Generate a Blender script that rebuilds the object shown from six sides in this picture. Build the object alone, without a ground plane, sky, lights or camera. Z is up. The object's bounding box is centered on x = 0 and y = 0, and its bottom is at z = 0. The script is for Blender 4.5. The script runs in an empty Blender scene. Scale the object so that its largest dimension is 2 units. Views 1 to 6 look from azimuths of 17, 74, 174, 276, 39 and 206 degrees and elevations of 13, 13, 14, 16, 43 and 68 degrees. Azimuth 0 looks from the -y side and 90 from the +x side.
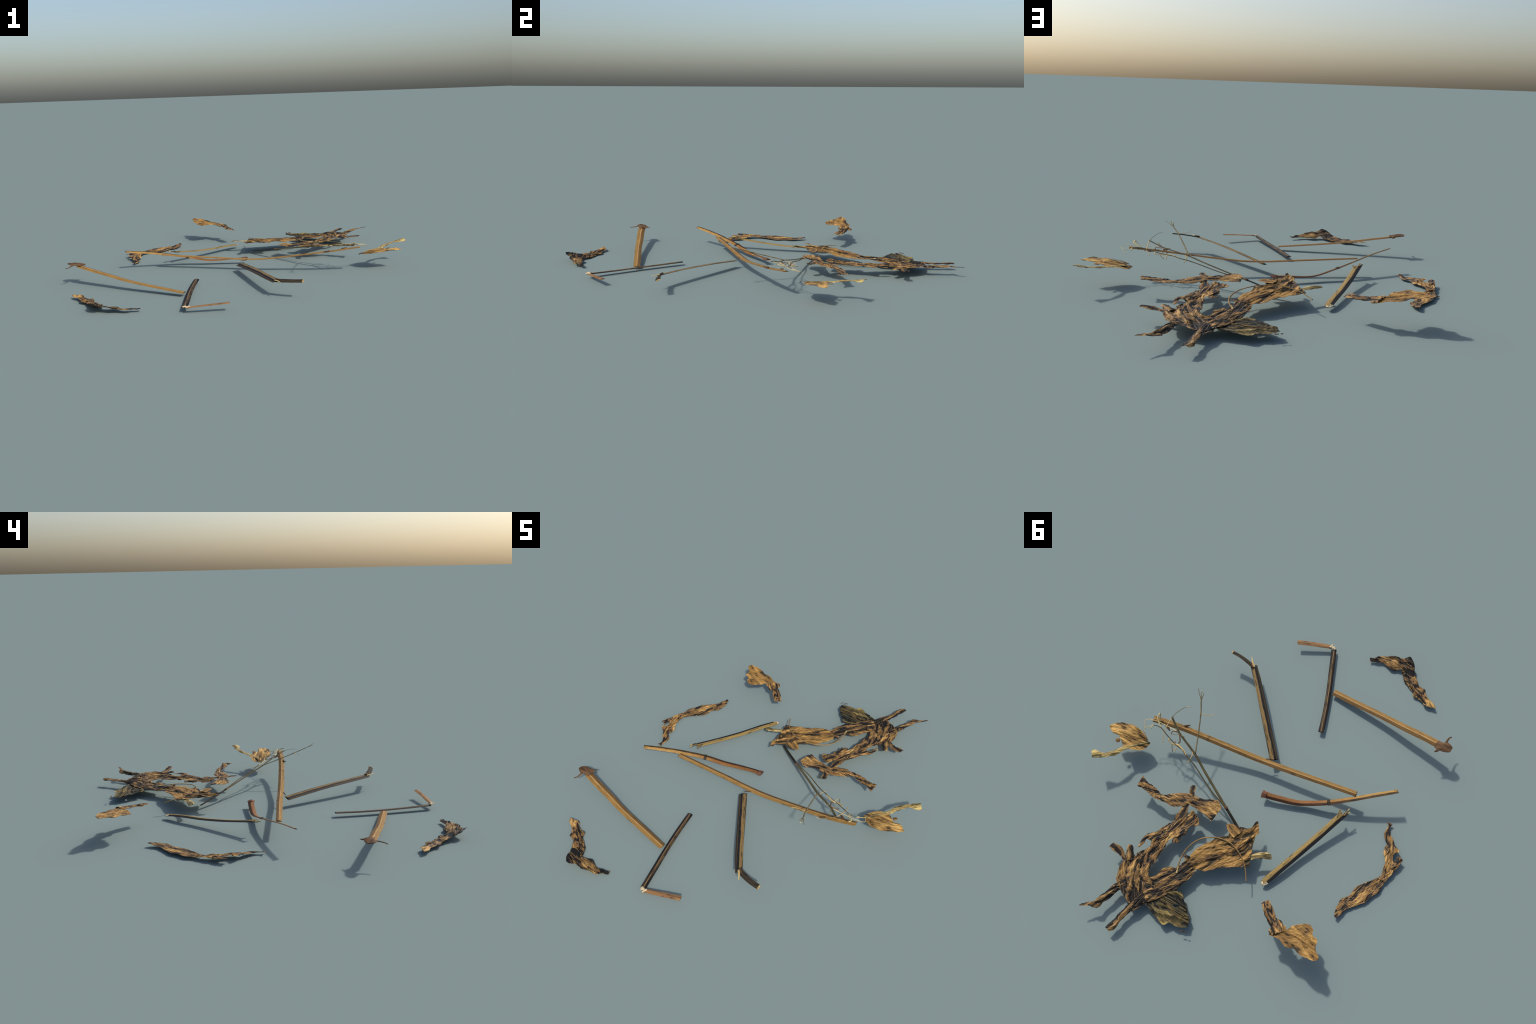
"""Dry plant litter: broken stalks, crumpled withered leaves and a fine dead twig.

Every withered leaf is a thin sheet lofted through cross-sections along its
midrib and then crumpled; every stalk is a flattened fluted stem swept along a
spine.  Metres, z up.
"""
import bpy, math
import numpy as np
from mathutils import Vector, Matrix, noise

TAU = 2 * math.pi


# --------------------------------------------------------------------------
# small helpers
# --------------------------------------------------------------------------
def smooth_curve(points, step):
    """Centripetal-ish Catmull-Rom through rows of any width, even steps."""
    P = np.array(points, float)
    P = np.vstack([2 * P[0] - P[1], P, 2 * P[-1] - P[-2]])
    rows = []
    for i in range(1, len(P) - 2):
        a, b, c, d = P[i - 1], P[i], P[i + 1], P[i + 2]
        n = max(2, int(np.linalg.norm((c - b)[:3]) / step))
        for k in range(n):
            t = k / n
            rows.append(0.5 * (2 * b + (c - a) * t + (2 * a - 5 * b + 4 * c - d) * t * t
                               + (3 * b - a - 3 * c + d) * t ** 3))
    rows.append(P[-2])
    return np.array(rows)


def n3(x, y, z):
    return noise.noise(Vector((x, y, z)))


def ridged(x, y, z):
    return 1.0 - 2.0 * abs(n3(x, y, z))


def empty(name, at, label, category):
    o = bpy.data.objects.new(name, None)
    o.location = at
    o.empty_display_size = 0.05
    o["label"] = label
    o["category"] = category
    bpy.context.collection.objects.link(o)
    return o


def mesh_object(name, verts, faces, material, parent, axis_from, axis_to, smooth=True):
    """World-space verts -> object whose local X runs from axis_from to axis_to."""
    a, b = Vector(axis_from), Vector(axis_to)
    x = (b - a).normalized()
    up = Vector((0, 0, 1)) if abs(x.z) < 0.9 else Vector((0, 1, 0))
    y = up.cross(x).normalized()
    z = x.cross(y)
    M = Matrix((x, y, z)).transposed().to_4x4()
    M.translation = a
    inv = np.array(M.inverted())
    V = np.asarray(verts, float)
    L = V @ inv[:3, :3].T + inv[:3, 3]
    me = bpy.data.meshes.new(name)
    me.from_pydata(L.tolist(), [], faces)
    me.validate()
    if smooth:
        me.shade_smooth()
    me.materials.append(material)
    o = bpy.data.objects.new(name, me)
    bpy.context.collection.objects.link(o)
    if parent:
        o.parent = parent
        o.matrix_local = Matrix.Translation(-Vector(parent.location)) @ M
    else:
        o.matrix_world = M
    return o


# --------------------------------------------------------------------------
# withered leaf sheet
# --------------------------------------------------------------------------
def leaf_sheet(name, sections, material, parent, seed, fold=0.005, roll=0.0, slant=0.6,
               ragged=0.0024, curl=0.003, lift=0.0, thick=0.0016, step=0.0018, ribs=0.0, holes=()):
    """Loft a crumpled sheet.  A section is (x, y, z, half width, direction of the
    left edge in degrees, height of the left edge over the middle)."""
    rows = []
    for (x, y, z, w, ang, rise) in sections:
        c, s = math.cos(math.radians(ang)) * w, math.sin(math.radians(ang)) * w
        rows.append((x, y, z, x + c, y + s, z + rise, x - c, y - s, z - rise))
    R = smooth_curve(rows, step)
    C = 0.5 * (R[:, 3:6] + R[:, 6:9])
    D = 0.5 * (R[:, 3:6] - R[:, 6:9])
    W = np.maximum(np.linalg.norm(D, axis=1), 1e-4)
    T = np.gradient(C, axis=0)
    S = np.concatenate([[0], np.cumsum(np.linalg.norm(np.diff(C, axis=0), axis=1))])
    N = np.cross(T, D)
    N[N[:, 2] < 0] *= -1
    N /= np.maximum(np.linalg.norm(N, axis=1), 1e-9)[:, None]
    k = 9                                       # smooth the normals along the strip
    ker = np.ones(k) / k
    pad = np.vstack([N[:1]] * (k // 2) + [N] + [N[-1:]] * (k // 2))
    N = np.stack([np.convolve(pad[:, j], ker, 'valid') for j in range(3)], 1)
    N /= np.linalg.norm(N, axis=1)[:, None]
    nu = len(C)
    nv = int(min(90, max(9, 2 * W.max() / step)))
    ts = np.linspace(-1, 1, nv)
    top, bot = [], []
    q = seed * 7.31
    H, Y = np.zeros((nu, nv)), np.zeros((nu, nv))
    for i in range(nu):
        s, w = S[i], W[i]
        soft = min(1, w / 0.008)
        wl = w + ragged * (n3(s * 110, q, 1.7) + 1.3 * n3(s * 45, q, 4.2)) * soft
        wr = w + ragged * (n3(s * 110, q, 9.7) + 1.3 * n3(s * 45, q, 14.2)) * soft
        amp = min(1.0, w / 0.022) ** 0.7
        for j, t in enumerate(ts):
            y = t * (wl if t > 0 else wr)
            sx = s + slant * y
            bend = 0.012 * n3(s * 25, y * 25, q + 11)
            h = fold * amp * (1.0 * ridged(sx * 9, (y + bend) * 34 + s * 7, q)
                              + 0.50 * ridged(sx * 22 + 5, (y + bend) * 80 + s * 17, q + 3)
                              + 0.20 * n3(s * 120, y * 150, q + 8))
            ph = (y + bend) * 48 + slant * s * 14 + 1.8 * n3(s * 16, y * 14, q + 17)
            h += 0.75 * fold * amp * ((ph - math.floor(ph)) ** 1.6 - 0.4) * (0.6 + 0.9 * n3(s * 20, y * 20, q + 21))
            h += ribs * amp * ridged(s * 14 + abs(y) * 26, q, 2.0)
            h += curl * amp * t ** 4 * (0.3 + 1.8 * n3(s * 30, 3.1 * np.sign(t), q + 5))
            H[i, j], Y[i, j] = h, y
    H = 0.68 * (H - H.mean())
    for i in range(nu):
        s, w = S[i], W[i]
        side = D[i] / w
        for j, t in enumerate(ts):
            y = Y[i, j]
            h = H[i, j] + roll * w * (0.6 - t * t) + lift
            p = C[i] + side * y + N[i] * h
            th = thick * (1 - 0.5 * t ** 6)
            lo = p - N[i] * th
            if lo[2] < 0.0008:                  # rests on the ground
                d = 0.0008 - lo[2] + 0.0012 * (1 + n3(s * 60, y * 60, q))
                p = p + np.array((0, 0, d)); lo = lo + np.array((0, 0, d))
            top.append(p); bot.append(lo)
    n = nu * nv
    F = []
    for i in range(nu - 1):
        for j in range(nv - 1):
            a = i * nv + j
            if any((top[a][0] - hx) ** 2 / rx ** 2 + (top[a][1] - hy) ** 2 / ry ** 2 < 1 for hx, hy, rx, ry in holes):
                continue                        # torn hole
            F.append((a, a + 1, a + nv + 1, a + nv))
            F.append((n + a, n + a + nv, n + a + nv + 1, n + a + 1))
    rim = ([j for j in range(nv)] + [i * nv + nv - 1 for i in range(1, nu)]
           + [(nu - 1) * nv + j for j in range(nv - 2, -1, -1)] + [i * nv for i in range(nu - 2, 0, -1)])
    for a, b in zip(rim, rim[1:] + rim[:1]):
        F.append((b, a, n + a, n + b))
    ob = mesh_object(name, top + bot, F, material, parent, C[0], C[-1])
    return ob


# --------------------------------------------------------------------------
# flattened fluted stalk and round fibre
# --------------------------------------------------------------------------
def stalk(name, spine, material, parent, seed, flat=0.31, tilt=0.0, flutes=7, depth=0.16,
          wobble=0.04, step=0.004, around=48, ends=(0.0, 0.0), ridge=0.65, cap=True, drop=0.001,
          far_side=None, crest=None):
    """Spine rows (x, y, z, half width[, tilt]).  tilt: rise of the left side per metre of width.
    ends: how far the broken ends are splintered."""
    R = smooth_curve([row if len(row) == 5 else (*row, tilt) for row in spine], step)
    C, W, tilts = R[:, :3].copy(), R[:, 3].copy(), R[:, 4]
    C[:, 2] -= drop
    T = np.gradient(C, axis=0)
    T /= np.linalg.norm(T, axis=1)[:, None]
    S = np.concatenate([[0], np.cumsum(np.linalg.norm(np.diff(C, axis=0), axis=1))])
    q = seed * 5.17
    V = []
    m = len(C)
    for i in range(m):
        side = np.cross((0, 0, 1), T[i]); side /= np.linalg.norm(side)
        side = side + np.array((0, 0, tilts[i])); side /= np.linalg.norm(side)
        up = np.cross(T[i], side)
        for k in range(around):
            a = TAU * k / around
            ca, sa = math.cos(a), math.sin(a)
            r = 1 + wobble * n3(S[i] * 22, ca * 1.3, sa * 1.3 + q)
            u = math.copysign(abs(ca) ** 0.9, ca)
            groove = depth * (0.5 + 0.5 * math.cos(2 * flutes * u + q + 0.9 * n3(S[i] * 7, q, 1))) \
                * (0.7 + 0.8 * n3(S[i] * 15, u * 2, q))
            v = 1 - abs(u)
            if sa >= 0:                         # roofed upper side with a rounded ridge
                z = flat * ((1 - ridge) * (1 - u * u) + ridge * math.sqrt(v * v + 0.02 * v)) - groove * flat * min(1, 3 * v)
            else:                               # shallow underside
                z = -0.5 * flat * (1 - u * u) + 0.5 * groove * flat * min(1, 3 * v)
            x = W[i] * 1.05 * r * u
            z *= W[i] * r
            along = 0.0
            if i < 4:
                along -= ends[0] * (0.5 + n3(ca * 3, sa * 3, q)) * (1 - i / 4)
            if i > m - 5:
                along += ends[1] * (0.5 + n3(ca * 3, sa * 3, q + 4)) * (1 - (m - 1 - i) / 4)
            V.append(C[i] + side * x + up * z + T[i] * along)
    F = []
    for i in range(m - 1):
        for k in range(around):
            a, b = i * around + k, i * around + (k + 1) % around
            F.append((a, b, b + around, a + around))
    if cap:
        for i, flip in ((0, True), (m - 1, False)):
            c = len(V)
            inner = 0.006 if flip else -0.006
            V.append(C[i] + T[i] * inner)
            for k in range(around):
                a, b = i * around + k, i * around + (k + 1) % around
                F.append((b, a, c) if flip else (a, b, c))
    V = np.array(V)
    low = V[:, 2].min()
    if low < 0.0006:
        V[:, 2] += 0.0006 - low
    ob = mesh_object(name, V, F, material, parent, C[0], C[-1])
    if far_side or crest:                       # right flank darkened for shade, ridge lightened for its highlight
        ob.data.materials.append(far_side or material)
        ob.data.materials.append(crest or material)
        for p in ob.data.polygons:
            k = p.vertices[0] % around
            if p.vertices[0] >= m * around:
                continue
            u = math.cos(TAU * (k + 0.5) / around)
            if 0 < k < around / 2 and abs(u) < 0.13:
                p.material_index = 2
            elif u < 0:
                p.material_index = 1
    return ob


def fibre(name, points, radius, material, parent, tip=0.5, flat=1.0, step=0.004, around=8, seed=1):
    """Thin round or flattened strand; radius tapers to tip*radius."""
    n = len(points)
    pts = [(*p, radius * (1 - (1 - tip) * i / max(1, n - 1))) for i, p in enumerate(points)]
    return stalk(name, pts, material, parent, seed, flat=flat, flutes=3, depth=0.05,
                 wobble=0.18, step=step, around=around, ridge=0.0, drop=0.0)


# --------------------------------------------------------------------------
# materials
# --------------------------------------------------------------------------
class Graph:
    def __init__(self, name, rough=0.7, spec=0.25):
        self.m = bpy.data.materials.new(name)
        self.m.use_nodes = True
        self.t = self.m.node_tree
        self.b = self.t.nodes["Principled BSDF"]
        self.b.inputs["Roughness"].default_value = rough
        self.b.inputs["Specular IOR Level"].default_value = spec
        self.co = self.t.nodes.new("ShaderNodeTexCoord").outputs["Object"]

    def link(self, a, b):
        self.t.links.new(a, b)

    def noise(self, scale, size, detail=4, rough=0.55, dist=0.0, offset=0.0):
        mp = self.t.nodes.new("ShaderNodeMapping")
        mp.inputs["Scale"].default_value = scale
        mp.inputs["Location"].default_value = (offset, offset * 0.7, -offset)
        self.link(self.co, mp.inputs["Vector"])
        n = self.t.nodes.new("ShaderNodeTexNoise")
        n.inputs["Scale"].default_value = size
        n.inputs["Detail"].default_value = detail
        n.inputs["Roughness"].default_value = rough
        n.inputs["Distortion"].default_value = dist
        self.link(mp.outputs["Vector"], n.inputs["Vector"])
        return n.outputs["Fac"]

    def math(self, op, a, b=0.0, c=None):
        n = self.t.nodes.new("ShaderNodeMath")
        n.operation = op
        for i, v in enumerate((a, b) if c is None else (a, b, c)):
            if isinstance(v, (int, float)):
                n.inputs[i].default_value = v
            else:
                self.link(v, n.inputs[i])
        return n.outputs[0]

    def ramp(self, fac, stops, interp='LINEAR'):
        n = self.t.nodes.new("ShaderNodeValToRGB")
        n.color_ramp.interpolation = interp
        e = n.color_ramp.elements
        while len(e) < len(stops):
            e.new(0.5)
        for el, (p, c) in zip(e, stops):
            el.position = p
            el.color = (*c, 1)
        self.link(fac, n.inputs["Fac"])
        return n.outputs["Color"]

    def mix(self, fac, a, b, mode='MIX'):
        n = self.t.nodes.new("ShaderNodeMix")
        n.data_type = 'RGBA'
        n.blend_type = mode
        for sock, v in ((n.inputs[0], fac), (n.inputs[6], a), (n.inputs[7], b)):
            if isinstance(v, (int, float)):
                sock.default_value = v
            elif isinstance(v, tuple):
                sock.default_value = (*v, 1)
            else:
                self.link(v, sock)
        return n.outputs[2]

    def axis(self, which):
        n = self.t.nodes.new("ShaderNodeSeparateXYZ")
        self.link(self.co, n.inputs[0])
        return n.outputs[which]

    def finish(self, colour, height=None, strength=0.5, distance=0.002):
        self.link(colour, self.b.inputs["Base Color"])
        if height is not None:
            n = self.t.nodes.new("ShaderNodeBump")
            n.inputs["Strength"].default_value = strength
            n.inputs["Distance"].default_value = distance
            self.link(height, n.inputs["Height"])
            self.link(n.outputs["Normal"], self.b.inputs["Normal"])
        return self.m


def grey(v):
    return (v, v, v)


def leaf_material(name, dark, rim, mid, gold, bright, bias=0.0, stretch=(0.27, 1, 1), size=33, offset=0.0,
                  patch=10.0, relief=0.016, blotch=0.7, creases=0.85):
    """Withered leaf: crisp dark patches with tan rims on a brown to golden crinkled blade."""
    g = Graph(name, rough=0.55, spec=0.13)
    folds = g.noise(stretch, size, detail=2, rough=0.5, dist=0.9, offset=offset)
    crinkle = g.noise(stretch, size * 2.6, detail=3, rough=0.55, dist=0.7, offset=offset + 2)
    broad = g.noise((0.8, 1, 1), patch, detail=2, rough=0.5, dist=0.3, offset=offset + 3)
    fac = g.math('ADD', folds, g.math('MULTIPLY', g.math('SUBTRACT', crinkle, 0.5), 0.40))
    fac = g.math('ADD', fac, g.math('MULTIPLY', g.math('SUBTRACT', broad, 0.5), blotch))
    fac = g.math('ADD', fac, bias)
    col = g.ramp(fac, [(0.0, dark), (0.452, dark), (0.466, rim), (0.495, mid), (0.575, gold), (0.70, bright)])
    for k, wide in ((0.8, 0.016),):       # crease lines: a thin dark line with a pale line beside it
        n = g.noise((stretch[0] * 0.55, 1, 1), size * k, detail=2, rough=0.5, dist=0.5, offset=offset + 5 + k)
        lip = g.ramp(n, [(0.5 - wide, grey(0)), (0.5 - wide * 0.6, grey(creases)), (0.5, grey(creases)), (0.5 + wide * 0.3, grey(0))])
        slit = g.ramp(n, [(0.5, grey(0)), (0.5 + wide * 0.3, grey(creases)), (0.5 + wide * 1.1, grey(creases)), (0.5 + wide * 1.5, grey(0))])
        col = g.mix(lip, col, tuple(0.5 * (a + b) for a, b in zip(gold, bright)))
        col = g.mix(slit, col, dark)
    grain = g.noise((0.5, 1, 1), 420, detail=3, rough=0.65, offset=offset)
    col = g.mix(1.0, col, g.ramp(grain, [(0.3, grey(0.84)), (0.7, grey(1.14))]), 'MULTIPLY')
    height = g.math('ADD', g.math('MULTIPLY', folds, 1.05), g.math('MULTIPLY', crinkle, 0.20))
    height = g.math('ADD', height, g.math('MULTIPLY', grain, 0.015))
    return g.finish(col, height, 1.0, relief)


def stalk_material(name, base, light, dark, streak=0.36, across=None, along=None, offset=0.0, dash=0.62):
    """Dry stem: long grain along local X, dark dashes, optional bands across the
    width (local Y) and a colour change along the length (local X)."""
    g = Graph(name, rough=0.62, spec=0.12)
    grain = g.noise((0.05, 1, 1), 260, detail=4, rough=0.6, offset=offset)
    col = g.ramp(grain, [(0.3, base), (0.68, light)])
    if along:
        x = g.math('ADD', g.axis(0), g.math('MULTIPLY', g.math('SUBTRACT', grain, 0.5), 0.06))
        lo, hi, tint = along
        f = g.math('MULTIPLY', g.math('SUBTRACT', x, lo), 1 / (hi - lo))
        n = g.t.nodes.new("ShaderNodeClamp"); g.link(f, n.inputs[0])
        col = g.mix(n.outputs[0], g.mix(1.0, col, tint, 'MULTIPLY'), col)
    if across:
        y = g.math('ADD', g.axis(1), g.math('MULTIPLY', g.math('SUBTRACT', g.noise((0.12, 1, 1), 90, detail=5, rough=0.7, offset=offset), 0.5), 0.014))
        f = g.math('MULTIPLY_ADD', y, 1 / 0.05, 0.5)       # -25..25 mm -> 0..1
        col = g.mix(g.ramp(f, [(p, grey(v)) for p, v in across]), col, dark)
    dashes = g.noise((0.11, 1, 1), 130, detail=3, rough=0.6, dist=0.3, offset=offset + 5)
    mask = g.ramp(dashes, [(dash, grey(0)), (dash + 0.05, grey(1))])
    col = g.mix(g.math('MULTIPLY', mask, 0.8), col, dark)
    speck = g.noise((0.4, 1, 1), 420, detail=2, offset=offset)
    col = g.mix(1.0, col, g.ramp(speck, [(0.3, grey(0.8)), (0.7, grey(1.15))]), 'MULTIPLY')
    return g.finish(col, grain, 0.5, 0.002)


def plain_material(name, a, b, size=150, stretch=(0.2, 1, 1)):
    g = Graph(name, rough=0.7, spec=0.1)
    n = g.noise(stretch, size, detail=4)
    return g.finish(g.ramp(n, [(0.32, a), (0.68, b)]), n, 0.4, 0.0015)


brown_leaf = leaf_material("withered_leaf_brown", (0.022, 0.018, 0.015), (0.27, 0.155, 0.062), (0.135, 0.074, 0.030),
                           (0.28, 0.158, 0.052), (0.53, 0.32, 0.108), bias=0.015)
dark_leaf = leaf_material("withered_leaf_dark", (0.017, 0.0145, 0.0125), (0.24, 0.138, 0.056), (0.105, 0.060, 0.026),
                          (0.21, 0.12, 0.042), (0.42, 0.25, 0.088), bias=-0.008, offset=2.0)
golden_leaf = leaf_material("withered_leaf_golden", (0.040, 0.029, 0.016), (0.15, 0.085, 0.032), (0.19, 0.108, 0.036),
                            (0.275, 0.152, 0.045), (0.50, 0.29, 0.088), bias=-0.02, offset=5.0, size=22, blotch=0.65, relief=0.024, creases=0.55)
veined_leaf = leaf_material("withered_leaf_veined", (0.060, 0.040, 0.020), (0.20, 0.115, 0.042), (0.24, 0.138, 0.046),
                            (0.37, 0.215, 0.064), (0.57, 0.345, 0.108), bias=0.035, offset=17.0, size=26, blotch=0.6, relief=0.018, creases=0.5)
olive_leaf = leaf_material("withered_leaf_olive", (0.014, 0.0135, 0.011), (0.075, 0.058, 0.028), (0.055, 0.044, 0.020),
                           (0.11, 0.082, 0.032), (0.32, 0.24, 0.080), bias=-0.03, offset=8.0, size=22, relief=0.021, creases=0.6)
pale_stub = leaf_material("bleached_leaf_stalk", (0.07, 0.055, 0.025), (0.20, 0.14, 0.055), (0.18, 0.125, 0.048),
                          (0.32, 0.23, 0.085), (0.60, 0.47, 0.20), bias=0.05, offset=13.0, size=60, stretch=(0.15, 1, 1), relief=0.006)
yellow_petiole = leaf_material("yellow_petiole", (0.065, 0.052, 0.025), (0.26, 0.19, 0.07), (0.20, 0.145, 0.052),
                               (0.36, 0.26, 0.09), (0.60, 0.46, 0.18), bias=0.0, offset=11.0, size=62,
                               stretch=(0.10, 1, 1), relief=0.007)

tan_stalk = stalk_material("tan_stalk", (0.150, 0.081, 0.023), (0.32, 0.186, 0.054), (0.055, 0.036, 0.024),
                           dash=0.62)
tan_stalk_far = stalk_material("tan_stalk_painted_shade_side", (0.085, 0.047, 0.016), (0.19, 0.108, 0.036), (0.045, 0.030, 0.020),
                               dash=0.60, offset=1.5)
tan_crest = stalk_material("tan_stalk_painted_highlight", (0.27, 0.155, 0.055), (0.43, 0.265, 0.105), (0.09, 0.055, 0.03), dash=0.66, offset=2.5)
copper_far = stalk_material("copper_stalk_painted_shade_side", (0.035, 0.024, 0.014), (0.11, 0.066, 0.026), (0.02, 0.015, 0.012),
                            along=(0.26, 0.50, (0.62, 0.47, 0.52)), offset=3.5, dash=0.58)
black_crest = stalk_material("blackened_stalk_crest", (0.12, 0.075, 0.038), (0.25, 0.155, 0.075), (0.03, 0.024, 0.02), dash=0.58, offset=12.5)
copper_stalk = stalk_material("copper_stalk", (0.23, 0.130, 0.040), (0.40, 0.245, 0.076), (0.04, 0.026, 0.02),
                              along=(0.26, 0.50, (0.62, 0.47, 0.52)), offset=3.0, dash=0.62)
gold_black_stalk = stalk_material("gold_and_black_stalk", (0.17, 0.112, 0.038), (0.32, 0.22, 0.075), (0.018, 0.017, 0.017),
                                  across=[(0.0, 1.0), (0.37, 1.0), (0.44, 0.0), (1.0, 0.0)], offset=6.0, dash=0.57)
dark_stalk = stalk_material("dark_stalk", (0.14, 0.090, 0.034), (0.28, 0.18, 0.066), (0.018, 0.017, 0.018),
                            across=[(0.0, 0.9), (0.14, 0.9), (0.18, 0.65), (0.24, 0.70), (0.27, 1.0), (0.45, 1.0), (0.51, 0.0), (0.80, 0.0), (0.86, 0.9)],
                            offset=9.0, dash=0.57)
black_stalk = stalk_material("blackened_stalk", (0.048, 0.033, 0.018), (0.135, 0.086, 0.036), (0.012, 0.011, 0.011),
                             across=[(0.0, 1.0), (0.38, 1.0), (0.43, 0.0), (0.50, 0.1), (0.58, 0.55), (0.70, 0.45), (0.76, 0.95)],
                             offset=12.0, dash=0.55)
rust_stalk = stalk_material("rusty_stalk", (0.185, 0.095, 0.040), (0.33, 0.185, 0.082), (0.045, 0.03, 0.024),
                            offset=14.0, dash=0.58)
root_skin = plain_material("root_skin", (0.075, 0.032, 0.020), (0.17, 0.080, 0.050), 120)
soot_stem = plain_material("sooty_stem", (0.016, 0.014, 0.012), (0.055, 0.042, 0.026), 160)
dry_husk = plain_material("dry_husk", (0.045, 0.026, 0.015), (0.15, 0.083, 0.042), 90)
pith = plain_material("white_pith", (0.35, 0.26, 0.14), (0.70, 0.58, 0.38), 110)
twig_bark = plain_material("twig_bark", (0.040, 0.034, 0.018), (0.125, 0.10, 0.048), 240, (0.06, 1, 1))
twig_base = plain_material("twig_base", (0.012, 0.011, 0.009), (0.035, 0.030, 0.020), 240)
twig_fine = plain_material("fine_twig_bark", (0.10, 0.085, 0.045), (0.26, 0.20, 0.095), 200)
straw = plain_material("straw_scrap", (0.34, 0.23, 0.10), (0.58, 0.43, 0.19), 150)
bleached = plain_material("bleached_scrap", (0.36, 0.28, 0.12), (0.64, 0.52, 0.26), 150)


# --------------------------------------------------------------------------
# cross-sections of the leaf sheets: x, y, z, half width, left-edge direction, left-edge rise
# --------------------------------------------------------------------------
UPPER_LEAF = [
    (0.547, 0.268, 0.084, 0.0252, -92, 0.001), (0.531, 0.279, 0.082, 0.0258, -109, 0), (0.5, 0.286, 0.079,
    0.0201, -107, 0.001), (0.461, 0.295, 0.077, 0.0223, -107, 0.001), (0.419, 0.307, 0.075, 0.0191, -118,
    0.001), (0.373, 0.295, 0.074, 0.0264, -95, 0.002), (0.332, 0.285, 0.074, 0.0383, -90, 0.003), (0.29, 0.266,
    0.076, 0.0375, -93, 0.003), (0.254, 0.256, 0.077, 0.0265, -104, 0.002), (0.217, 0.255, 0.078, 0.0302, -110,
    0.003), (0.18, 0.251, 0.079, 0.0413, -101, 0.004), (0.144, 0.253, 0.08, 0.0493, -94, 0.005), (0.115, 0.269,
    0.079, 0.0449, -100, 0.005), (0.109, 0.266, 0.079, 0.0368, -101, 0.004)]
UPPER_LEAF_STUB = [
    (0.261, 0.235, 0.079, 0.0149, 11, -0), (0.276, 0.221, 0.08, 0.0139, 17, -0.001), (0.281, 0.201, 0.081,
    0.0149, 8, -0), (0.284, 0.188, 0.082, 0.0148, 13, -0.001), (0.285, 0.18, 0.083, 0.0084, 10, -0)]
CONNECTOR = [
    (0.276, 0.286, 0.074, 0.0197, 29, -0.001), (0.275, 0.299, 0.073, 0.0174, 29, -0.001), (0.272, 0.321, 0.072,
    0.019, 24, -0.001), (0.273, 0.347, 0.07, 0.0253, 24, -0.001), (0.272, 0.374, 0.067, 0.024, 16, -0)]
MIDDLE_LEAF = [
    (0.204, 0.314, 0.073, 0.0252, -31, 0.001), (0.205, 0.327, 0.072, 0.0332, -27, 0.001), (0.206, 0.34, 0.07,
    0.0395, -29, 0.001), (0.227, 0.364, 0.068, 0.0267, -46, 0.001), (0.244, 0.387, 0.066, 0.0384, -31, 0.002),
    (0.261, 0.413, 0.064, 0.043, -27, 0.002), (0.292, 0.451, 0.062, 0.0388, -46, 0.002), (0.307, 0.483, 0.06,
    0.0399, -32, 0.002), (0.312, 0.513, 0.058, 0.0414, -10, 0.002), (0.309, 0.536, 0.057, 0.0324, 11, 0.001)]
MIDDLE_LEAF_TAIL = [
    (0.293, 0.452, 0.062, 0.018, -52, 0.001), (0.313, 0.475, 0.061, 0.0238, -62, 0.002), (0.343, 0.497, 0.06,
    0.0243, -77, 0.002), (0.371, 0.512, 0.061, 0.0159, -62, 0.001), (0.382, 0.525, 0.061, 0.0075, -32, 0.001),
    (0.385, 0.543, 0.06, 0.0103, -25, 0.001), (0.39, 0.579, 0.058, 0.0037, -5, 0)]
MIDDLE_LEAF_FLAP = [
    (0.236, 0.391, 0.066, 0.0192, -142, 0.001), (0.234, 0.417, 0.064, 0.028, -143, 0.001), (0.231, 0.442, 0.062,
    0.0318, -141, 0.001), (0.238, 0.464, 0.06, 0.0241, -131, 0.001), (0.23, 0.48, 0.059, 0.015, -157, 0)]
NECK = [
    (0.311, 0.512, 0.059, 0.0409, 18, 0), (0.307, 0.531, 0.057, 0.0316, 16, 0), (0.313, 0.557, 0.056, 0.042, 21,
    0.001), (0.331, 0.592, 0.055, 0.0538, 18, 0.002), (0.329, 0.622, 0.053, 0.0494, 7, 0.002), (0.337, 0.654,
    0.052, 0.0496, 14, 0.002), (0.338, 0.688, 0.051, 0.056, 16, 0.003), (0.332, 0.716, 0.049, 0.0591, 25, 0.003)]
CORE = [
    (0.36, 0.616, 0.055, 0.0279, 19, 0.001), (0.36, 0.642, 0.054, 0.0596, 15, 0.003), (0.36, 0.68, 0.053,
    0.0707, 19, 0.004), (0.351, 0.71, 0.051, 0.0749, 22, 0.004), (0.336, 0.73, 0.05, 0.0845, 28, 0.004), (0.302,
    0.749, 0.047, 0.0878, 33, 0.003), (0.283, 0.778, 0.044, 0.0731, 33, 0.002), (0.268, 0.809, 0.041, 0.0499,
    36, 0.001), (0.26, 0.827, 0.04, 0.0301, 34, 0.001)]
SHORT_ROLLED_LEAF = [
    (0.517, 0.625, 0.07, 0.0138, -111, -0), (0.487, 0.63, 0.066, 0.0198, -111, -0), (0.457, 0.636, 0.062,
    0.0159, -108, -0), (0.432, 0.652, 0.059, 0.0126, -95, 0), (0.408, 0.67, 0.056, 0.0159, -103, 0)]
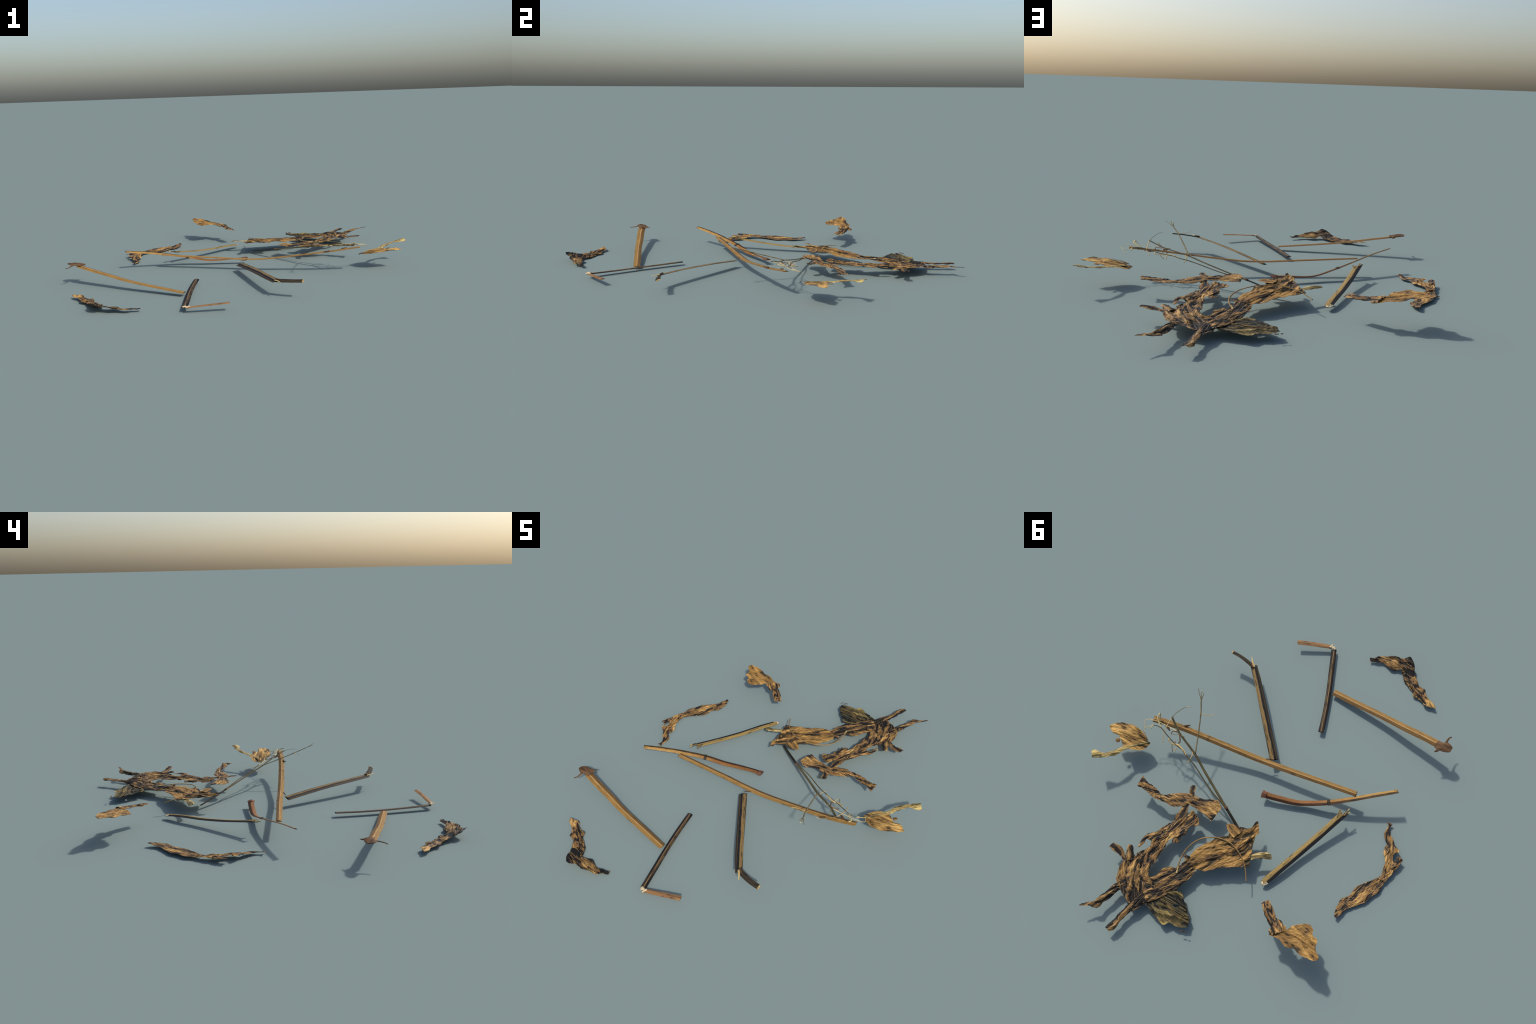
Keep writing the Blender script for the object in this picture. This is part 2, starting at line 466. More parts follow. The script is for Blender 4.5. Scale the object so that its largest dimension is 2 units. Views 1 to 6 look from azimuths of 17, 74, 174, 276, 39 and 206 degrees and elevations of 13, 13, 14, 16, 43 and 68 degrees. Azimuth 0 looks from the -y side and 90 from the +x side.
KNOB = [
    (0.431, 0.584, 0.061, 0.0079, 14, 0.001), (0.427, 0.595, 0.061, 0.0156, 18, 0.001), (0.419, 0.614, 0.059,
    0.0177, 24, 0.001), (0.408, 0.634, 0.058, 0.0204, 30, 0.001), (0.392, 0.652, 0.056, 0.0244, 33, 0.001)]
OUTER_ROLLED_LEAF = [
    (0.507, 0.952, 0.067, 0.0024, -32, 0), (0.478, 0.931, 0.062, 0.0101, -26, 0.002), (0.453, 0.919, 0.058,
    0.013, -80, 0), (0.434, 0.899, 0.055, 0.0253, -62, 0.002), (0.421, 0.865, 0.053, 0.0248, -72, 0.001),
    (0.407, 0.837, 0.052, 0.0305, -70, 0.002), (0.395, 0.804, 0.051, 0.0251, -65, 0.002), (0.38, 0.786, 0.05,
    0.0161, -45, 0.001), (0.353, 0.768, 0.048, 0.0202, -53, 0.002)]
STRAIGHT_ROLLED_LEAF = [
    (0.335, 0.993, 0.042, 0.0128, -18, 0.001), (0.323, 0.974, 0.041, 0.0206, -12, 0.002), (0.313, 0.939, 0.04,
    0.0159, -22, 0.001), (0.307, 0.91, 0.04, 0.0166, -20, 0.001), (0.293, 0.874, 0.04, 0.0173, -18, 0.001),
    (0.278, 0.843, 0.04, 0.0259, -8, 0.002), (0.269, 0.8, 0.042, 0.0373, -4, 0.002), (0.268, 0.773, 0.043,
    0.0387, -3, 0.002)]
LONG_CRUMPLED_LEAF = [
    (0.266, 0.758, 0.043, 0.0545, -62, 0.004), (0.234, 0.734, 0.043, 0.0573, -59, 0.004), (0.207, 0.701, 0.044,
    0.0567, -50, 0.004), (0.188, 0.666, 0.046, 0.0609, -42, 0.004), (0.167, 0.644, 0.047, 0.0595, -43, 0.003),
    (0.142, 0.621, 0.048, 0.0436, -41, 0.002), (0.124, 0.588, 0.05, 0.0423, -41, 0.002), (0.115, 0.558, 0.053,
    0.0379, -33, 0.002), (0.112, 0.542, 0.054, 0.0338, -27, 0.001)]
LARGE_LEAF = [
    (0.135, 0.556, 0.053, 0.0176, -51, 0.001), (0.114, 0.537, 0.054, 0.0341, -45, 0.002), (0.094, 0.52, 0.056,
    0.0508, -42, 0.003), (0.066, 0.493, 0.059, 0.0661, -47, 0.004), (0.039, 0.464, 0.061, 0.0705, -53, 0.005),
    (0.005, 0.434, 0.065, 0.0772, -55, 0.006), (-0.033, 0.412, 0.067, 0.0813, -50, 0.006), (-0.06, 0.389, 0.07,
    0.0937, -44, 0.006), (-0.079, 0.371, 0.071, 0.1014, -44, 0.007), (-0.083, 0.346, 0.074, 0.0849, -47, 0.006),
    (-0.095, 0.326, 0.077, 0.0642, -52, 0.005), (-0.101, 0.295, 0.08, 0.0394, -58, 0.004), (-0.103, 0.26, 0.084,
    0.0361, -66, 0.004), (-0.112, 0.246, 0.086, 0.0284, -61, 0.003)]
LARGE_LEAF_LOBE = [
    (-0.034, 0.323, 0.077, 0.0264, 60, -0.003), (-0.009, 0.305, 0.078, 0.0312, 44, -0.003), (0.016, 0.295,
    0.079, 0.0231, 35, -0.002), (0.031, 0.289, 0.079, 0.0094, 23, -0.001)]
LARGE_LEAF_EAR = [
    (0.168, 0.518, 0.056, 0.0032, -27, 0), (0.151, 0.521, 0.056, 0.0116, 36, -0.001), (0.138, 0.532, 0.055,
    0.0139, 66, -0.001)]
LARGE_LEAF_STUB = [
    (-0.131, 0.402, 0.069, 0.0155, -59, 0.001), (-0.142, 0.393, 0.07, 0.0129, -65, 0.001), (-0.161, 0.378,
    0.071, 0.0145, -59, 0.001), (-0.182, 0.366, 0.072, 0.0157, -59, 0.002), (-0.211, 0.356, 0.072, 0.0166, -60,
    0.002), (-0.23, 0.351, 0.072, 0.0124, -57, 0.001)]
SHADED_LEAF = [
    (0.221, 0.774, 0.04, 0.0364, -114, 0.001), (0.183, 0.77, 0.039, 0.057, -108, 0.002), (0.151, 0.766, 0.039,
    0.0729, -109, 0.004), (0.118, 0.769, 0.038, 0.0827, -108, 0.004), (0.088, 0.789, 0.036, 0.0772, -105,
    0.004), (0.063, 0.789, 0.036, 0.056, -109, 0.003), (0.033, 0.803, 0.034, 0.0424, -104, 0.003), (0.012,
    0.807, 0.034, 0.0283, -96, 0.002), (-0.004, 0.805, 0.034, 0.0187, -80, 0.001)]
FOLDED_BLADE = [
    (0.83, 0.078, 0.113, 0.0042, -46, 0), (0.815, 0.076, 0.111, 0.0182, -78, 0.001), (0.798, 0.074, 0.11,
    0.0301, -82, 0.001), (0.774, 0.068, 0.107, 0.0366, -73, 0.002), (0.753, 0.074, 0.105, 0.0482, -75, 0.003),
    (0.729, 0.081, 0.102, 0.062, -77, 0.003), (0.707, 0.082, 0.098, 0.0646, -79, 0.004), (0.686, 0.081, 0.094,
    0.0621, -78, 0.004), (0.661, 0.078, 0.089, 0.057, -77, 0.004), (0.641, 0.077, 0.085, 0.046, -73, 0.005),
    (0.626, 0.076, 0.081, 0.0342, -71, 0.004), (0.616, 0.076, 0.079, 0.0193, -61, 0.003), (0.603, 0.065, 0.077,
    0.0028, -76, 0)]
FOLDED_PETIOLE = [
    (0.828, 0.259, 0.126, 0.0207, -53, -0.001), (0.819, 0.252, 0.123, 0.0222, -56, -0.001), (0.802, 0.245, 0.12,
    0.0206, -52, -0), (0.776, 0.235, 0.115, 0.0159, -29, 0.001), (0.756, 0.223, 0.11, 0.0153, -12, 0.002),
    (0.735, 0.202, 0.105, 0.0163, -16, 0.002), (0.721, 0.178, 0.101, 0.0142, -14, 0.002), (0.708, 0.154, 0.097,
    0.0116, -15, 0.002), (0.689, 0.138, 0.093, 0.0115, -15, 0.002), (0.666, 0.115, 0.088, 0.0092, -19, 0.002),
    (0.643, 0.091, 0.084, 0.0072, -26, 0.001), (0.61, 0.067, 0.078, 0.0037, -28, 0.001)]
FOLDED_LOBE = [
    (0.745, 0.122, 0.102, 0.0081, -61, 0), (0.751, 0.125, 0.103, 0.0105, -61, 0.001), (0.757, 0.13, 0.104,
    0.011, -58, 0.001), (0.764, 0.133, 0.105, 0.0066, -57, 0)]
HOODED_BLADE = [
    (-0.41, 0.664, 0.109, 0.0399, -131, 0.005), (-0.421, 0.676, 0.11, 0.0419, -142, 0.006), (-0.45, 0.664,
    0.115, 0.0415, -110, 0.002), (-0.478, 0.665, 0.119, 0.0563, -95, 0), (-0.52, 0.651, 0.123, 0.0671, -96,
    -0.001), (-0.551, 0.663, 0.127, 0.0634, -98, -0.002), (-0.567, 0.677, 0.129, 0.0537, -91, -0.002), (-0.594,
    0.684, 0.132, 0.0476, -94, -0.002), (-0.606, 0.699, 0.134, 0.0346, -83, -0.002), (-0.62, 0.707, 0.135,
    0.0208, -76, -0.002), (-0.635, 0.715, 0.137, 0.0087, -124, -0)]
HOODED_PETIOLE = [
    (-0.299, 0.568, 0.095, 0.0179, -136, 0.003), (-0.321, 0.591, 0.098, 0.0222, -125, 0.003), (-0.345, 0.613,
    0.101, 0.0242, -128, 0.003), (-0.367, 0.635, 0.103, 0.0234, -135, 0.004), (-0.391, 0.644, 0.107, 0.0284,
    -126, 0.003), (-0.402, 0.664, 0.108, 0.037, -143, 0.006), (-0.422, 0.678, 0.111, 0.0392, -140, 0.005)]
SLENDER_STALK = [
    (-0.694, -0.071, 0.01, 0.0156, -179, 0.004), (-0.698, -0.052, 0.01, 0.0062, 168, 0.001), (-0.699, -0.018,
    0.009, 0.0138, -152, 0.003), (-0.716, 0.006, 0.012, 0.018, -137, 0.003), (-0.732, 0.021, 0.015, 0.0165,
    -135, 0.003), (-0.74, 0.046, 0.015, 0.0275, -152, 0.005), (-0.755, 0.068, 0.017, 0.0376, -158, 0.007),
    (-0.751, 0.088, 0.015, 0.0233, -146, 0.004), (-0.762, 0.117, 0.016, 0.0199, -139, 0.003), (-0.773, 0.14,
    0.017, 0.0272, -157, 0.004), (-0.776, 0.176, 0.016, 0.0258, -164, 0.003), (-0.772, 0.199, 0.015, 0.0199,
    -168, 0.002), (-0.762, 0.222, 0.013, 0.0197, 169, 0.002)]
SLENDER_BLADE = [
    (-0.767, 0.208, 0.014, 0.0176, 171, 0.002), (-0.755, 0.233, 0.012, 0.0236, 162, 0.002), (-0.738, 0.27,
    0.011, 0.0364, 157, 0.003), (-0.706, 0.311, 0.009, 0.0431, 166, 0.004), (-0.694, 0.351, 0.01, 0.0423, -180,
    0.003), (-0.66, 0.387, 0.01, 0.0396, 179, 0.002), (-0.641, 0.424, 0.012, 0.0262, -169, 0.001), (-0.633,
    0.458, 0.015, 0.0162, -166, 0), (-0.628, 0.482, 0.018, 0.008, 155, 0.001)]
SLENDER_CURL = [
    (-0.785, 0.15, 0.018, 0.0173, 163, 0.002), (-0.797, 0.125, 0.021, 0.0185, 152, 0.002), (-0.802, 0.107,
    0.022, 0.0152, 164, 0.002), (-0.808, 0.081, 0.025, 0.015, 163, 0.002)]
KNOTTED_BLADE = [
    (-0.243, -0.913, 0.015, 0.0109, -68, 0.001), (-0.272, -0.925, 0.014, 0.0139, -53, 0.002), (-0.301, -0.94,
    0.015, 0.0224, -44, 0.003), (-0.333, -0.939, 0.016, 0.0298, -60, 0.006), (-0.374, -0.943, 0.02, 0.0401, -74,
    0.011), (-0.411, -0.952, 0.025, 0.03, -69, 0.01), (-0.429, -0.945, 0.025, 0.0369, -78, 0.013), (-0.466,
    -0.917, 0.02, 0.0376, -106, 0.012), (-0.484, -0.899, 0.017, 0.0382, -110, 0.01), (-0.514, -0.871, 0.012,
    0.0303, -114, 0.006)]
KNOTTED_STALK = [
    (-0.491, -0.889, 0.014, 0.03, -124, 0.007), (-0.514, -0.871, 0.012, 0.0303, -114, 0.006), (-0.542, -0.848,
    0.01, 0.0261, -119, 0.003), (-0.566, -0.83, 0.012, 0.0385, -122, 0.004), (-0.587, -0.817, 0.011, 0.025,
    -125, 0.002), (-0.614, -0.8, 0.012, 0.0199, -131, 0.001), (-0.638, -0.787, 0.015, 0.0237, -131, 0.001),
    (-0.668, -0.774, 0.017, 0.0114, -167, 0.001)]
KNOTTED_KNOB = [
    (-0.421, -0.961, 0.029, 0.0167, -60, 0.005), (-0.438, -0.971, 0.036, 0.0254, -54, 0.008), (-0.458, -0.972,
    0.04, 0.0304, -60, 0.012), (-0.478, -0.961, 0.038, 0.0275, -62, 0.01), (-0.49, -0.952, 0.034, 0.0145, -68,
    0.006)]


# --------------------------------------------------------------------------
# the big withered plant: crumpled heart with leaves and rolled leaf arms
# --------------------------------------------------------------------------
plant = empty("withered_plant", (0.36, 0.74, 0.0), "crumpled brown withered plant with twisted dry leaves", "dead leaves")
leaf_sheet("crumpled_leaf", CORE, dark_leaf, plant, 1, fold=0.006, lift=0.001, curl=0.003)
leaf_sheet("crumpled_leaf", NECK, brown_leaf, plant, 2, fold=0.005, lift=0.001)
leaf_sheet("crumpled_leaf", LONG_CRUMPLED_LEAF, dark_leaf, plant, 3, fold=0.006, roll=0.08, slant=0.9)
leaf_sheet("leaf", LARGE_LEAF, golden_leaf, plant, 4, fold=0.0055, curl=0.006, ribs=0.002)
leaf_sheet("leaf_lobe", LARGE_LEAF_LOBE, golden_leaf, plant, 5, fold=0.003, lift=0.003)
leaf_sheet("leaf_lobe", LARGE_LEAF_EAR, dark_leaf, plant, 6, fold=0.002, lift=0.004)
leaf_sheet("petiole", LARGE_LEAF_STUB, pale_stub, plant, 7, fold=0.003, roll=0.25, lift=-0.003)
leaf_sheet("leaf", SHADED_LEAF, olive_leaf, plant, 8, fold=0.005, lift=-0.004, holes=[(0.095, 0.758, 0.013, 0.006), (0.083, 0.752, 0.008, 0.005)], ribs=0.003, curl=0.004)
leaf_sheet("leaf", UPPER_LEAF, brown_leaf, plant, 9, fold=0.0055, roll=0.10, slant=1.1)
leaf_sheet("petiole", UPPER_LEAF_STUB, brown_leaf, plant, 10, fold=0.003, roll=0.2, lift=-0.002)
leaf_sheet("petiole", CONNECTOR, brown_leaf, plant, 11, fold=0.003, roll=0.1, lift=-0.003)
leaf_sheet("leaf", MIDDLE_LEAF, brown_leaf, plant, 12, fold=0.006, lift=-0.001)
leaf_sheet("leaf_shred", MIDDLE_LEAF_TAIL, brown_leaf, plant, 13, fold=0.004, roll=0.1, lift=0.002)
leaf_sheet("leaf_shred", MIDDLE_LEAF_FLAP, brown_leaf, plant, 14, fold=0.004, lift=-0.003)
leaf_sheet("rolled_leaf", OUTER_ROLLED_LEAF, dark_leaf, plant, 15, fold=0.005, roll=0.30, slant=1.6, lift=-0.001)
leaf_sheet("rolled_leaf", STRAIGHT_ROLLED_LEAF, dark_leaf, plant, 16, fold=0.005, roll=0.25, slant=1.2)
leaf_sheet("rolled_leaf", SHORT_ROLLED_LEAF, brown_leaf, plant, 17, fold=0.004, roll=0.25, lift=-0.002)
leaf_sheet("rolled_leaf", KNOB, dark_leaf, plant, 18, fold=0.005, roll=0.35, lift=-0.001)
fibre("tendril", [(0.159, 0.616, 0.050), (0.170, 0.573, 0.053), (0.173, 0.514, 0.058), (0.155, 0.454, 0.064),
                  (0.121, 0.411, 0.070), (0.077, 0.387, 0.075), (0.028, 0.374, 0.079), (-0.030, 0.379, 0.080),
                  (-0.084, 0.406, 0.077), (-0.130, 0.446, 0.070), (-0.171, 0.514, 0.058)],
      0.0034, plain_material("tendril_skin", (0.17, 0.10, 0.04), (0.30, 0.19, 0.075), 80), plant, tip=0.8)
fibre("tendril_tip", [(0.159, 0.618, 0.050), (0.163, 0.600, 0.051), (0.167, 0.583, 0.0525)], 0.0042, straw, plant, tip=0.8)
for a, b in (((0.017, 0.853, 0.031), (0.000, 0.850, 0.031)), ((-0.007, 0.849, 0.031), (-0.016, 0.847, 0.031))):
    fibre("leaf_crumb", [a, tuple((p + q) / 2 for p, q in zip(a, b)), b], 0.0032, dry_husk, plant, tip=0.7)

# raised midribs run over the blades
fibre("midrib", [(0.118, 0.558, 0.0590), (0.075, 0.510, 0.0640), (0.022, 0.470, 0.0680), (-0.030, 0.425, 0.0715), (-0.075, 0.370, 0.0760), (-0.098, 0.300, 0.0820)],
      0.0036, dry_husk, plant, tip=0.5, flat=0.8)
fibre("midrib", [(0.170, 0.760, 0.0400), (0.120, 0.775, 0.0370), (0.070, 0.790, 0.0350), (0.010, 0.790, 0.0340)], 0.0032, dark_leaf, plant, tip=0.5)

# --------------------------------------------------------------------------
# single withered leaves
# --------------------------------------------------------------------------
folded = empty("withered_leaf", (0.72, 0.10, 0.0), "folded golden withered leaf with long yellow stalk", "dead leaf")
leaf_sheet("blade", FOLDED_BLADE, veined_leaf, folded, 21, fold=0.004, ribs=0.002, curl=0.004)
leaf_sheet("petiole", FOLDED_PETIOLE, yellow_petiole, folded, 22, fold=0.0035, roll=0.25, lift=0.003)
leaf_sheet("leaf_shred", FOLDED_LOBE, golden_leaf, folded, 23, fold=0.001)

for end in ((0.735, 0.035, 0.110), (0.700, 0.022, 0.104), (0.668, 0.020, 0.098), (0.750, 0.085, 0.107)):
    a = Vector((0.618, 0.058, 0.086)); b = Vector(end)
    fibre("vein", [tuple(a), tuple(a.lerp(b, 0.5) + Vector((0, 0, 0.001))), tuple(b)], 0.0018, golden_leaf, folded, tip=0.4)

hooded = empty("withered_leaf", (-0.47, 0.66, 0.0), "curled tan withered leaf with rolled stalk end", "dead leaf")
leaf_sheet("blade", HOODED_BLADE, golden_leaf, hooded, 24, fold=0.005, slant=-0.8, curl=0.005)
leaf_sheet("petiole", HOODED_PETIOLE, brown_leaf, hooded, 25, fold=0.006, roll=0.22, slant=1.2, lift=0.001)

slender = empty("withered_leaf", (-0.74, 0.18, 0.0), "slender twisted brown withered leaf with curled stalk", "dead leaf")
leaf_sheet("rolled_leaf", SLENDER_STALK, brown_leaf, slender, 26, fold=0.006, roll=0.18, slant=1.0)
leaf_sheet("blade", SLENDER_BLADE, brown_leaf, slender, 27, fold=0.003, slant=0.3, lift=-0.002, curl=0.002)
leaf_sheet("leaf_shred", SLENDER_CURL, brown_leaf, slender, 28, fold=0.002, roll=0.45)

knotted = empty("withered_leaf", (-0.47, -0.89, 0.0), "knotted dark brown withered leaf rolled upon itself", "dead leaf")
leaf_sheet("blade", KNOTTED_BLADE, dark_leaf, knotted, 29, fold=0.0055, curl=0.005)
leaf_sheet("rolled_leaf", KNOTTED_STALK, brown_leaf, knotted, 30, fold=0.005, roll=0.2, slant=1.0, lift=0.002)
leaf_sheet("leaf_lobe", KNOTTED_KNOB, dark_leaf, knotted, 31, fold=0.005, roll=0.15, lift=-0.003)

# --------------------------------------------------------------------------
# broken stalks; spine rows are x, y, z, half width
# --------------------------------------------------------------------------
long_stalk = empty("broken_stalk", (0.07, -0.09, 0.0), "long bent tan dry stalk with small bud scars", "plant stalk")
stalk("stem", [(0.627, -0.045, 0.142, 0.0168, 0.10), (0.491, -0.067, 0.122, 0.0165), (0.352, -0.077, 0.102, 0.0155),
               (0.211, -0.085, 0.083, 0.016), (0.092, -0.091, 0.069, 0.0165), (-0.027, -0.096, 0.066, 0.016),
               (-0.152, -0.101, 0.070, 0.016), (-0.288, -0.109, 0.074, 0.015), (-0.483, -0.120, 0.080, 0.0145)],
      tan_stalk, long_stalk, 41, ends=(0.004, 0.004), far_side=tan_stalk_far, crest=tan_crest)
fibre("bud_scar", [(0.470, -0.080, 0.121), (0.456, -0.090, 0.121), (0.444, -0.097, 0.122)], 0.006, dry_husk, long_stalk, tip=0.45)
fibre("bud_scar", [(0.556, -0.044, 0.131), (0.540, -0.033, 0.128), (0.525, -0.024, 0.126)], 0.0075, dry_husk, long_stalk, tip=0.4)
fibre("bud_scar", [(0.016, -0.108, 0.066), (0.000, -0.118, 0.062), (-0.016, -0.122, 0.060)], 0.0035, dry_husk, long_stalk, tip=0.6)

curved = empty("broken_stalk", (-0.27, 0.01, 0.0), "curved red-brown to golden dry stalk with node", "plant stalk")
stalk("stem", [(-0.052, 0.060, 0.034, 0.0170, 0.10), (-0.090, 0.056, 0.032, 0.0155, 0.08), (-0.129, 0.049, 0.030, 0.0155, 0.05),
               (-0.213, 0.032, 0.024, 0.0155, -0.05), (-0.273, 0.011, 0.028, 0.0150, -0.15), (-0.372, -0.030, 0.052, 0.0145, -0.22),
               (-0.471, -0.085, 0.075, 0.0137, -0.28), (-0.524, -0.117, 0.087, 0.0132, -0.30), (-0.577, -0.150, 0.0975, 0.0127, -0.30),
               (-0.625, -0.180, 0.105, 0.0122, -0.30), (-0.668, -0.208, 0.111, 0.0118, -0.30)],
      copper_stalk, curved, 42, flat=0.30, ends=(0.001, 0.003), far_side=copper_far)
stalk("root_end", [(-0.040, 0.061, 0.034, 0.0205), (-0.046, 0.0605, 0.034, 0.0215), (-0.053, 0.060, 0.034, 0.0195),
                   (-0.066, 0.058, 0.0335, 0.0160)], root_skin, curved, 43, flat=0.42, wobble=0.2, step=0.003)
stalk("hollow", [(-0.0388, 0.0612, 0.0345, 0.0120), (-0.044, 0.0608, 0.0345, 0.0125)], soot_stem, curved, 55, flat=0.42, step=0.003)
stalk("node", [(-0.366, -0.027, 0.0500, 0.0152, -0.2), (-0.369, -0.0285, 0.0515, 0.0178, -0.2), (-0.372, -0.030, 0.0522, 0.0160, -0.2),
               (-0.376, -0.0315, 0.0532, 0.0176, -0.2), (-0.379, -0.033, 0.0534, 0.0150, -0.2)], soot_stem, curved, 44, flat=0.42, step=0.0025)

split = empty("broken_stalk", (-0.35, 0.25, 0.0), "golden dry stalk with black side, splintered end", "plant stalk")
stalk("stem", [(-0.245, 0.472, 0.020, 0.0158), (-0.257, 0.446, 0.023, 0.0178), (-0.291, 0.378, 0.029, 0.0180),
               (-0.342, 0.268, 0.034, 0.0178), (-0.394, 0.157, 0.046, 0.0178), (-0.446, 0.042, 0.064, 0.0178),
               (-0.462, 0.007, 0.070, 0.0172)],
      gold_black_stalk, split, 45, ends=(0.004, 0.006))
stalk("broken_tip", [(-0.252, 0.462, 0.0215, 0.0150), (-0.246, 0.474, 0.020, 0.0135), (-0.239, 0.487, 0.0185, 0.005)], pith, split, 46, step=0.003)
fibre("splinter", [(-0.447, 0.030, 0.067), (-0.445, 0.008, 0.069), (-0.443, -0.013, 0.070)], 0.0060, gold_black_stalk, split, tip=0.7, flat=0.6)
fibre("splinter", [(-0.468, 0.012, 0.071), (-0.475, -0.010, 0.074), (-0.482, -0.034, 0.076)], 0.0065, gold_black_stalk, split, tip=0.35, flat=0.6)
fibre("splinter", [(-0.473, 0.012, 0.071), (-0.483, -0.003, 0.073), (-0.492, -0.019, 0.075)], 0.0065, soot_stem, split, tip=0.4, flat=0.6)
fibre("splinter", [(-0.478, -0.018, 0.077), (-0.481, -0.027, 0.078), (-0.483, -0.034, 0.0785)], 0.0030, bleached, split, tip=0.5)
fibre("splinter", [(-0.486, -0.007, 0.076), (-0.490, -0.014, 0.077), (-0.4935, -0.020, 0.0775)], 0.0030, bleached, split, tip=0.5)

snapped = empty("broken_stalk", (0.15, -0.36, 0.0), "dark grooved dry stalk snapped near one end", "plant stalk")
stalk("stem", [(-0.019, -0.131, 0.044, 0.0212), (0.059, -0.238, 0.057, 0.0208), (0.143, -0.354, 0.068, 0.0203),
               (0.227, -0.470, 0.075, 0.0196), (0.310, -0.577, 0.080, 0.0185)],
      dark_stalk, snapped, 47, flat=0.24, tilt=0.22, ends=(0.003, 0.004))
stalk("side_stem", [(0.312, -0.570, 0.082, 0.0125), (0.356, -0.585, 0.086, 0.0130), (0.404, -0.596, 0.090, 0.0125), (0.450, -0.601, 0.093, 0.0125)],
      soot_stem, snapped, 48, tilt=0.45, ends=(0.002, 0.002))
stalk("broken_tip", [(0.444, -0.6005, 0.0930, 0.0128), (0.452, -0.6008, 0.0933, 0.0118)], straw, snapped, 49, tilt=0.45, step=0.003)
fibre("splinter", [(0.303, -0.568, 0.081), (0.324, -0.593, 0.084), (0.335, -0.608, 0.085), (0.344, -0.620, 0.086)], 0.0065, straw, snapped, tip=0.2, flat=0.6)
fibre("splinter", [(0.306, -0.560, 0.087), (0.318, -0.571, 0.088), (0.330, -0.577, 0.089)], 0.005, dry_husk, snapped, tip=0.5)

hinged = empty("broken_stalk", (-0.06, -0.72, 0.0), "blackened dry stalk broken into an angle, pale pith", "plant stalk")
stalk("stem", [(-0.037, -0.884, 0.021, 0.0140), (-0.075, -0.763, 0.018, 0.0140), (-0.112, -0.643, 0.017, 0.0138),
               (-0.146, -0.516, 0.017, 0.0138), (-0.173, -0.390, 0.019, 0.0138)],
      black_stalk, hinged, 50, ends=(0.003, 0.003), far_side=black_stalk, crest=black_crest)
stalk("side_stem", [(-0.018, -0.893, 0.024, 0.0120), (0.011, -0.885, 0.028, 0.0125), (0.072, -0.866, 0.034, 0.0130), (0.163, -0.836, 0.041, 0.0140)],
      rust_stalk, hinged, 51, ends=(0.002, 0.002))
fibre("pith_scrap", [(-0.012, -0.884, 0.028), (-0.016, -0.896, 0.029), (-0.020, -0.911, 0.027)], 0.0060, pith, hinged, tip=0.7, flat=0.7)
fibre("pith_scrap", [(-0.030, -0.884, 0.027), (-0.034, -0.895, 0.028), (-0.036, -0.904, 0.026)], 0.0060, pith, hinged, tip=0.6, flat=0.7)
fibre("pith_scrap", [(-0.044, -0.887, 0.025), (-0.028, -0.892, 0.027), (-0.012, -0.896, 0.026)], 0.0075, pith, hinged, tip=0.8, flat=0.6)

sheathed = empty("broken_stalk", (-0.45, -0.59, 0.0), "tan dry stalk ending in flared husk", "plant stalk")
stalk("stem", [(-0.142, -0.639, 0.018, 0.0178), (-0.275, -0.620, 0.031, 0.0180), (-0.381, -0.606, 0.042, 0.0180), (-0.474, -0.592, 0.053, 0.0185),
               (-0.572, -0.574, 0.069, 0.0190), (-0.681, -0.556, 0.087, 0.0200), (-0.775, -0.538, 0.103, 0.0205)],
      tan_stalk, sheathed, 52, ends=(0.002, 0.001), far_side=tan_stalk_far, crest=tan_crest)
leaf_sheet("husk", [(-0.752, -0.535, 0.104, 0.020, -100, 0.001), (-0.768, -0.533, 0.106, 0.024, -112, 0.001), (-0.781, -0.529, 0.108, 0.032, -113, 0.001),
                    (-0.798, -0.537, 0.110, 0.030, -105, 0.001), (-0.818, -0.535, 0.111, 0.024, -94, 0.001), (-0.836, -0.533, 0.111, 0.013, -98, 0.001)],
           dry_husk, sheathed, 53, fold=0.003, roll=0.22, lift=0.004, thick=0.004)
fibre("husk_tendril", [(-0.797, -0.555, 0.110), (-0.799, -0.577, 0.107), (-0.803, -0.594, 0.104), (-0.813, -0.607, 0.102)], 0.0062, dry_husk, sheathed, tip=0.5, flat=0.7)
fibre("husk_tendril", [(-0.775, -0.512, 0.106), (-0.768, -0.500, 0.104), (-0.760, -0.492, 0.103)], 0.008, dry_husk, sheathed, tip=0.4, flat=0.6)

# --------------------------------------------------------------------------
# dead twig with fine side shoots
# --------------------------------------------------------------------------
twig = empty("dead_twig", (0.25, 0.11, 0.0), "thin dark dead twig with fine curly straw shoots", "twig")
stalk("stem", [(0.090, 0.213, 0.060, 0.0066), (0.178, 0.154, 0.080, 0.0062), (0.275, 0.089, 0.104, 0.0060), (0.344, 0.040, 0.122, 0.0056),
               (0.446, -0.014, 0.143, 0.0054), (0.477, -0.033, 0.150, 0.0052), (0.536, -0.082, 0.168, 0.0048)],
      twig_bark, twig, 61, flat=0.6, around=14, flutes=3, depth=0.06, step=0.006)
stalk("stem_base", [(-0.084, 0.330, 0.020, 0.0060), (0.000, 0.272, 0.038, 0.0068), (0.050, 0.239, 0.050, 0.0068), (0.088, 0.214, 0.0595, 0.0068)],
      twig_base, twig, 62, flat=0.6, around=14, flutes=3, depth=0.06, step=0.006)
stalk("node", [(0.080, 0.220, 0.0575, 0.0070), (0.088, 0.214, 0.0595, 0.0088), (0.096, 0.209, 0.061, 0.0070)], dry_husk, twig, 63, flat=0.85, around=14, step=0.003)
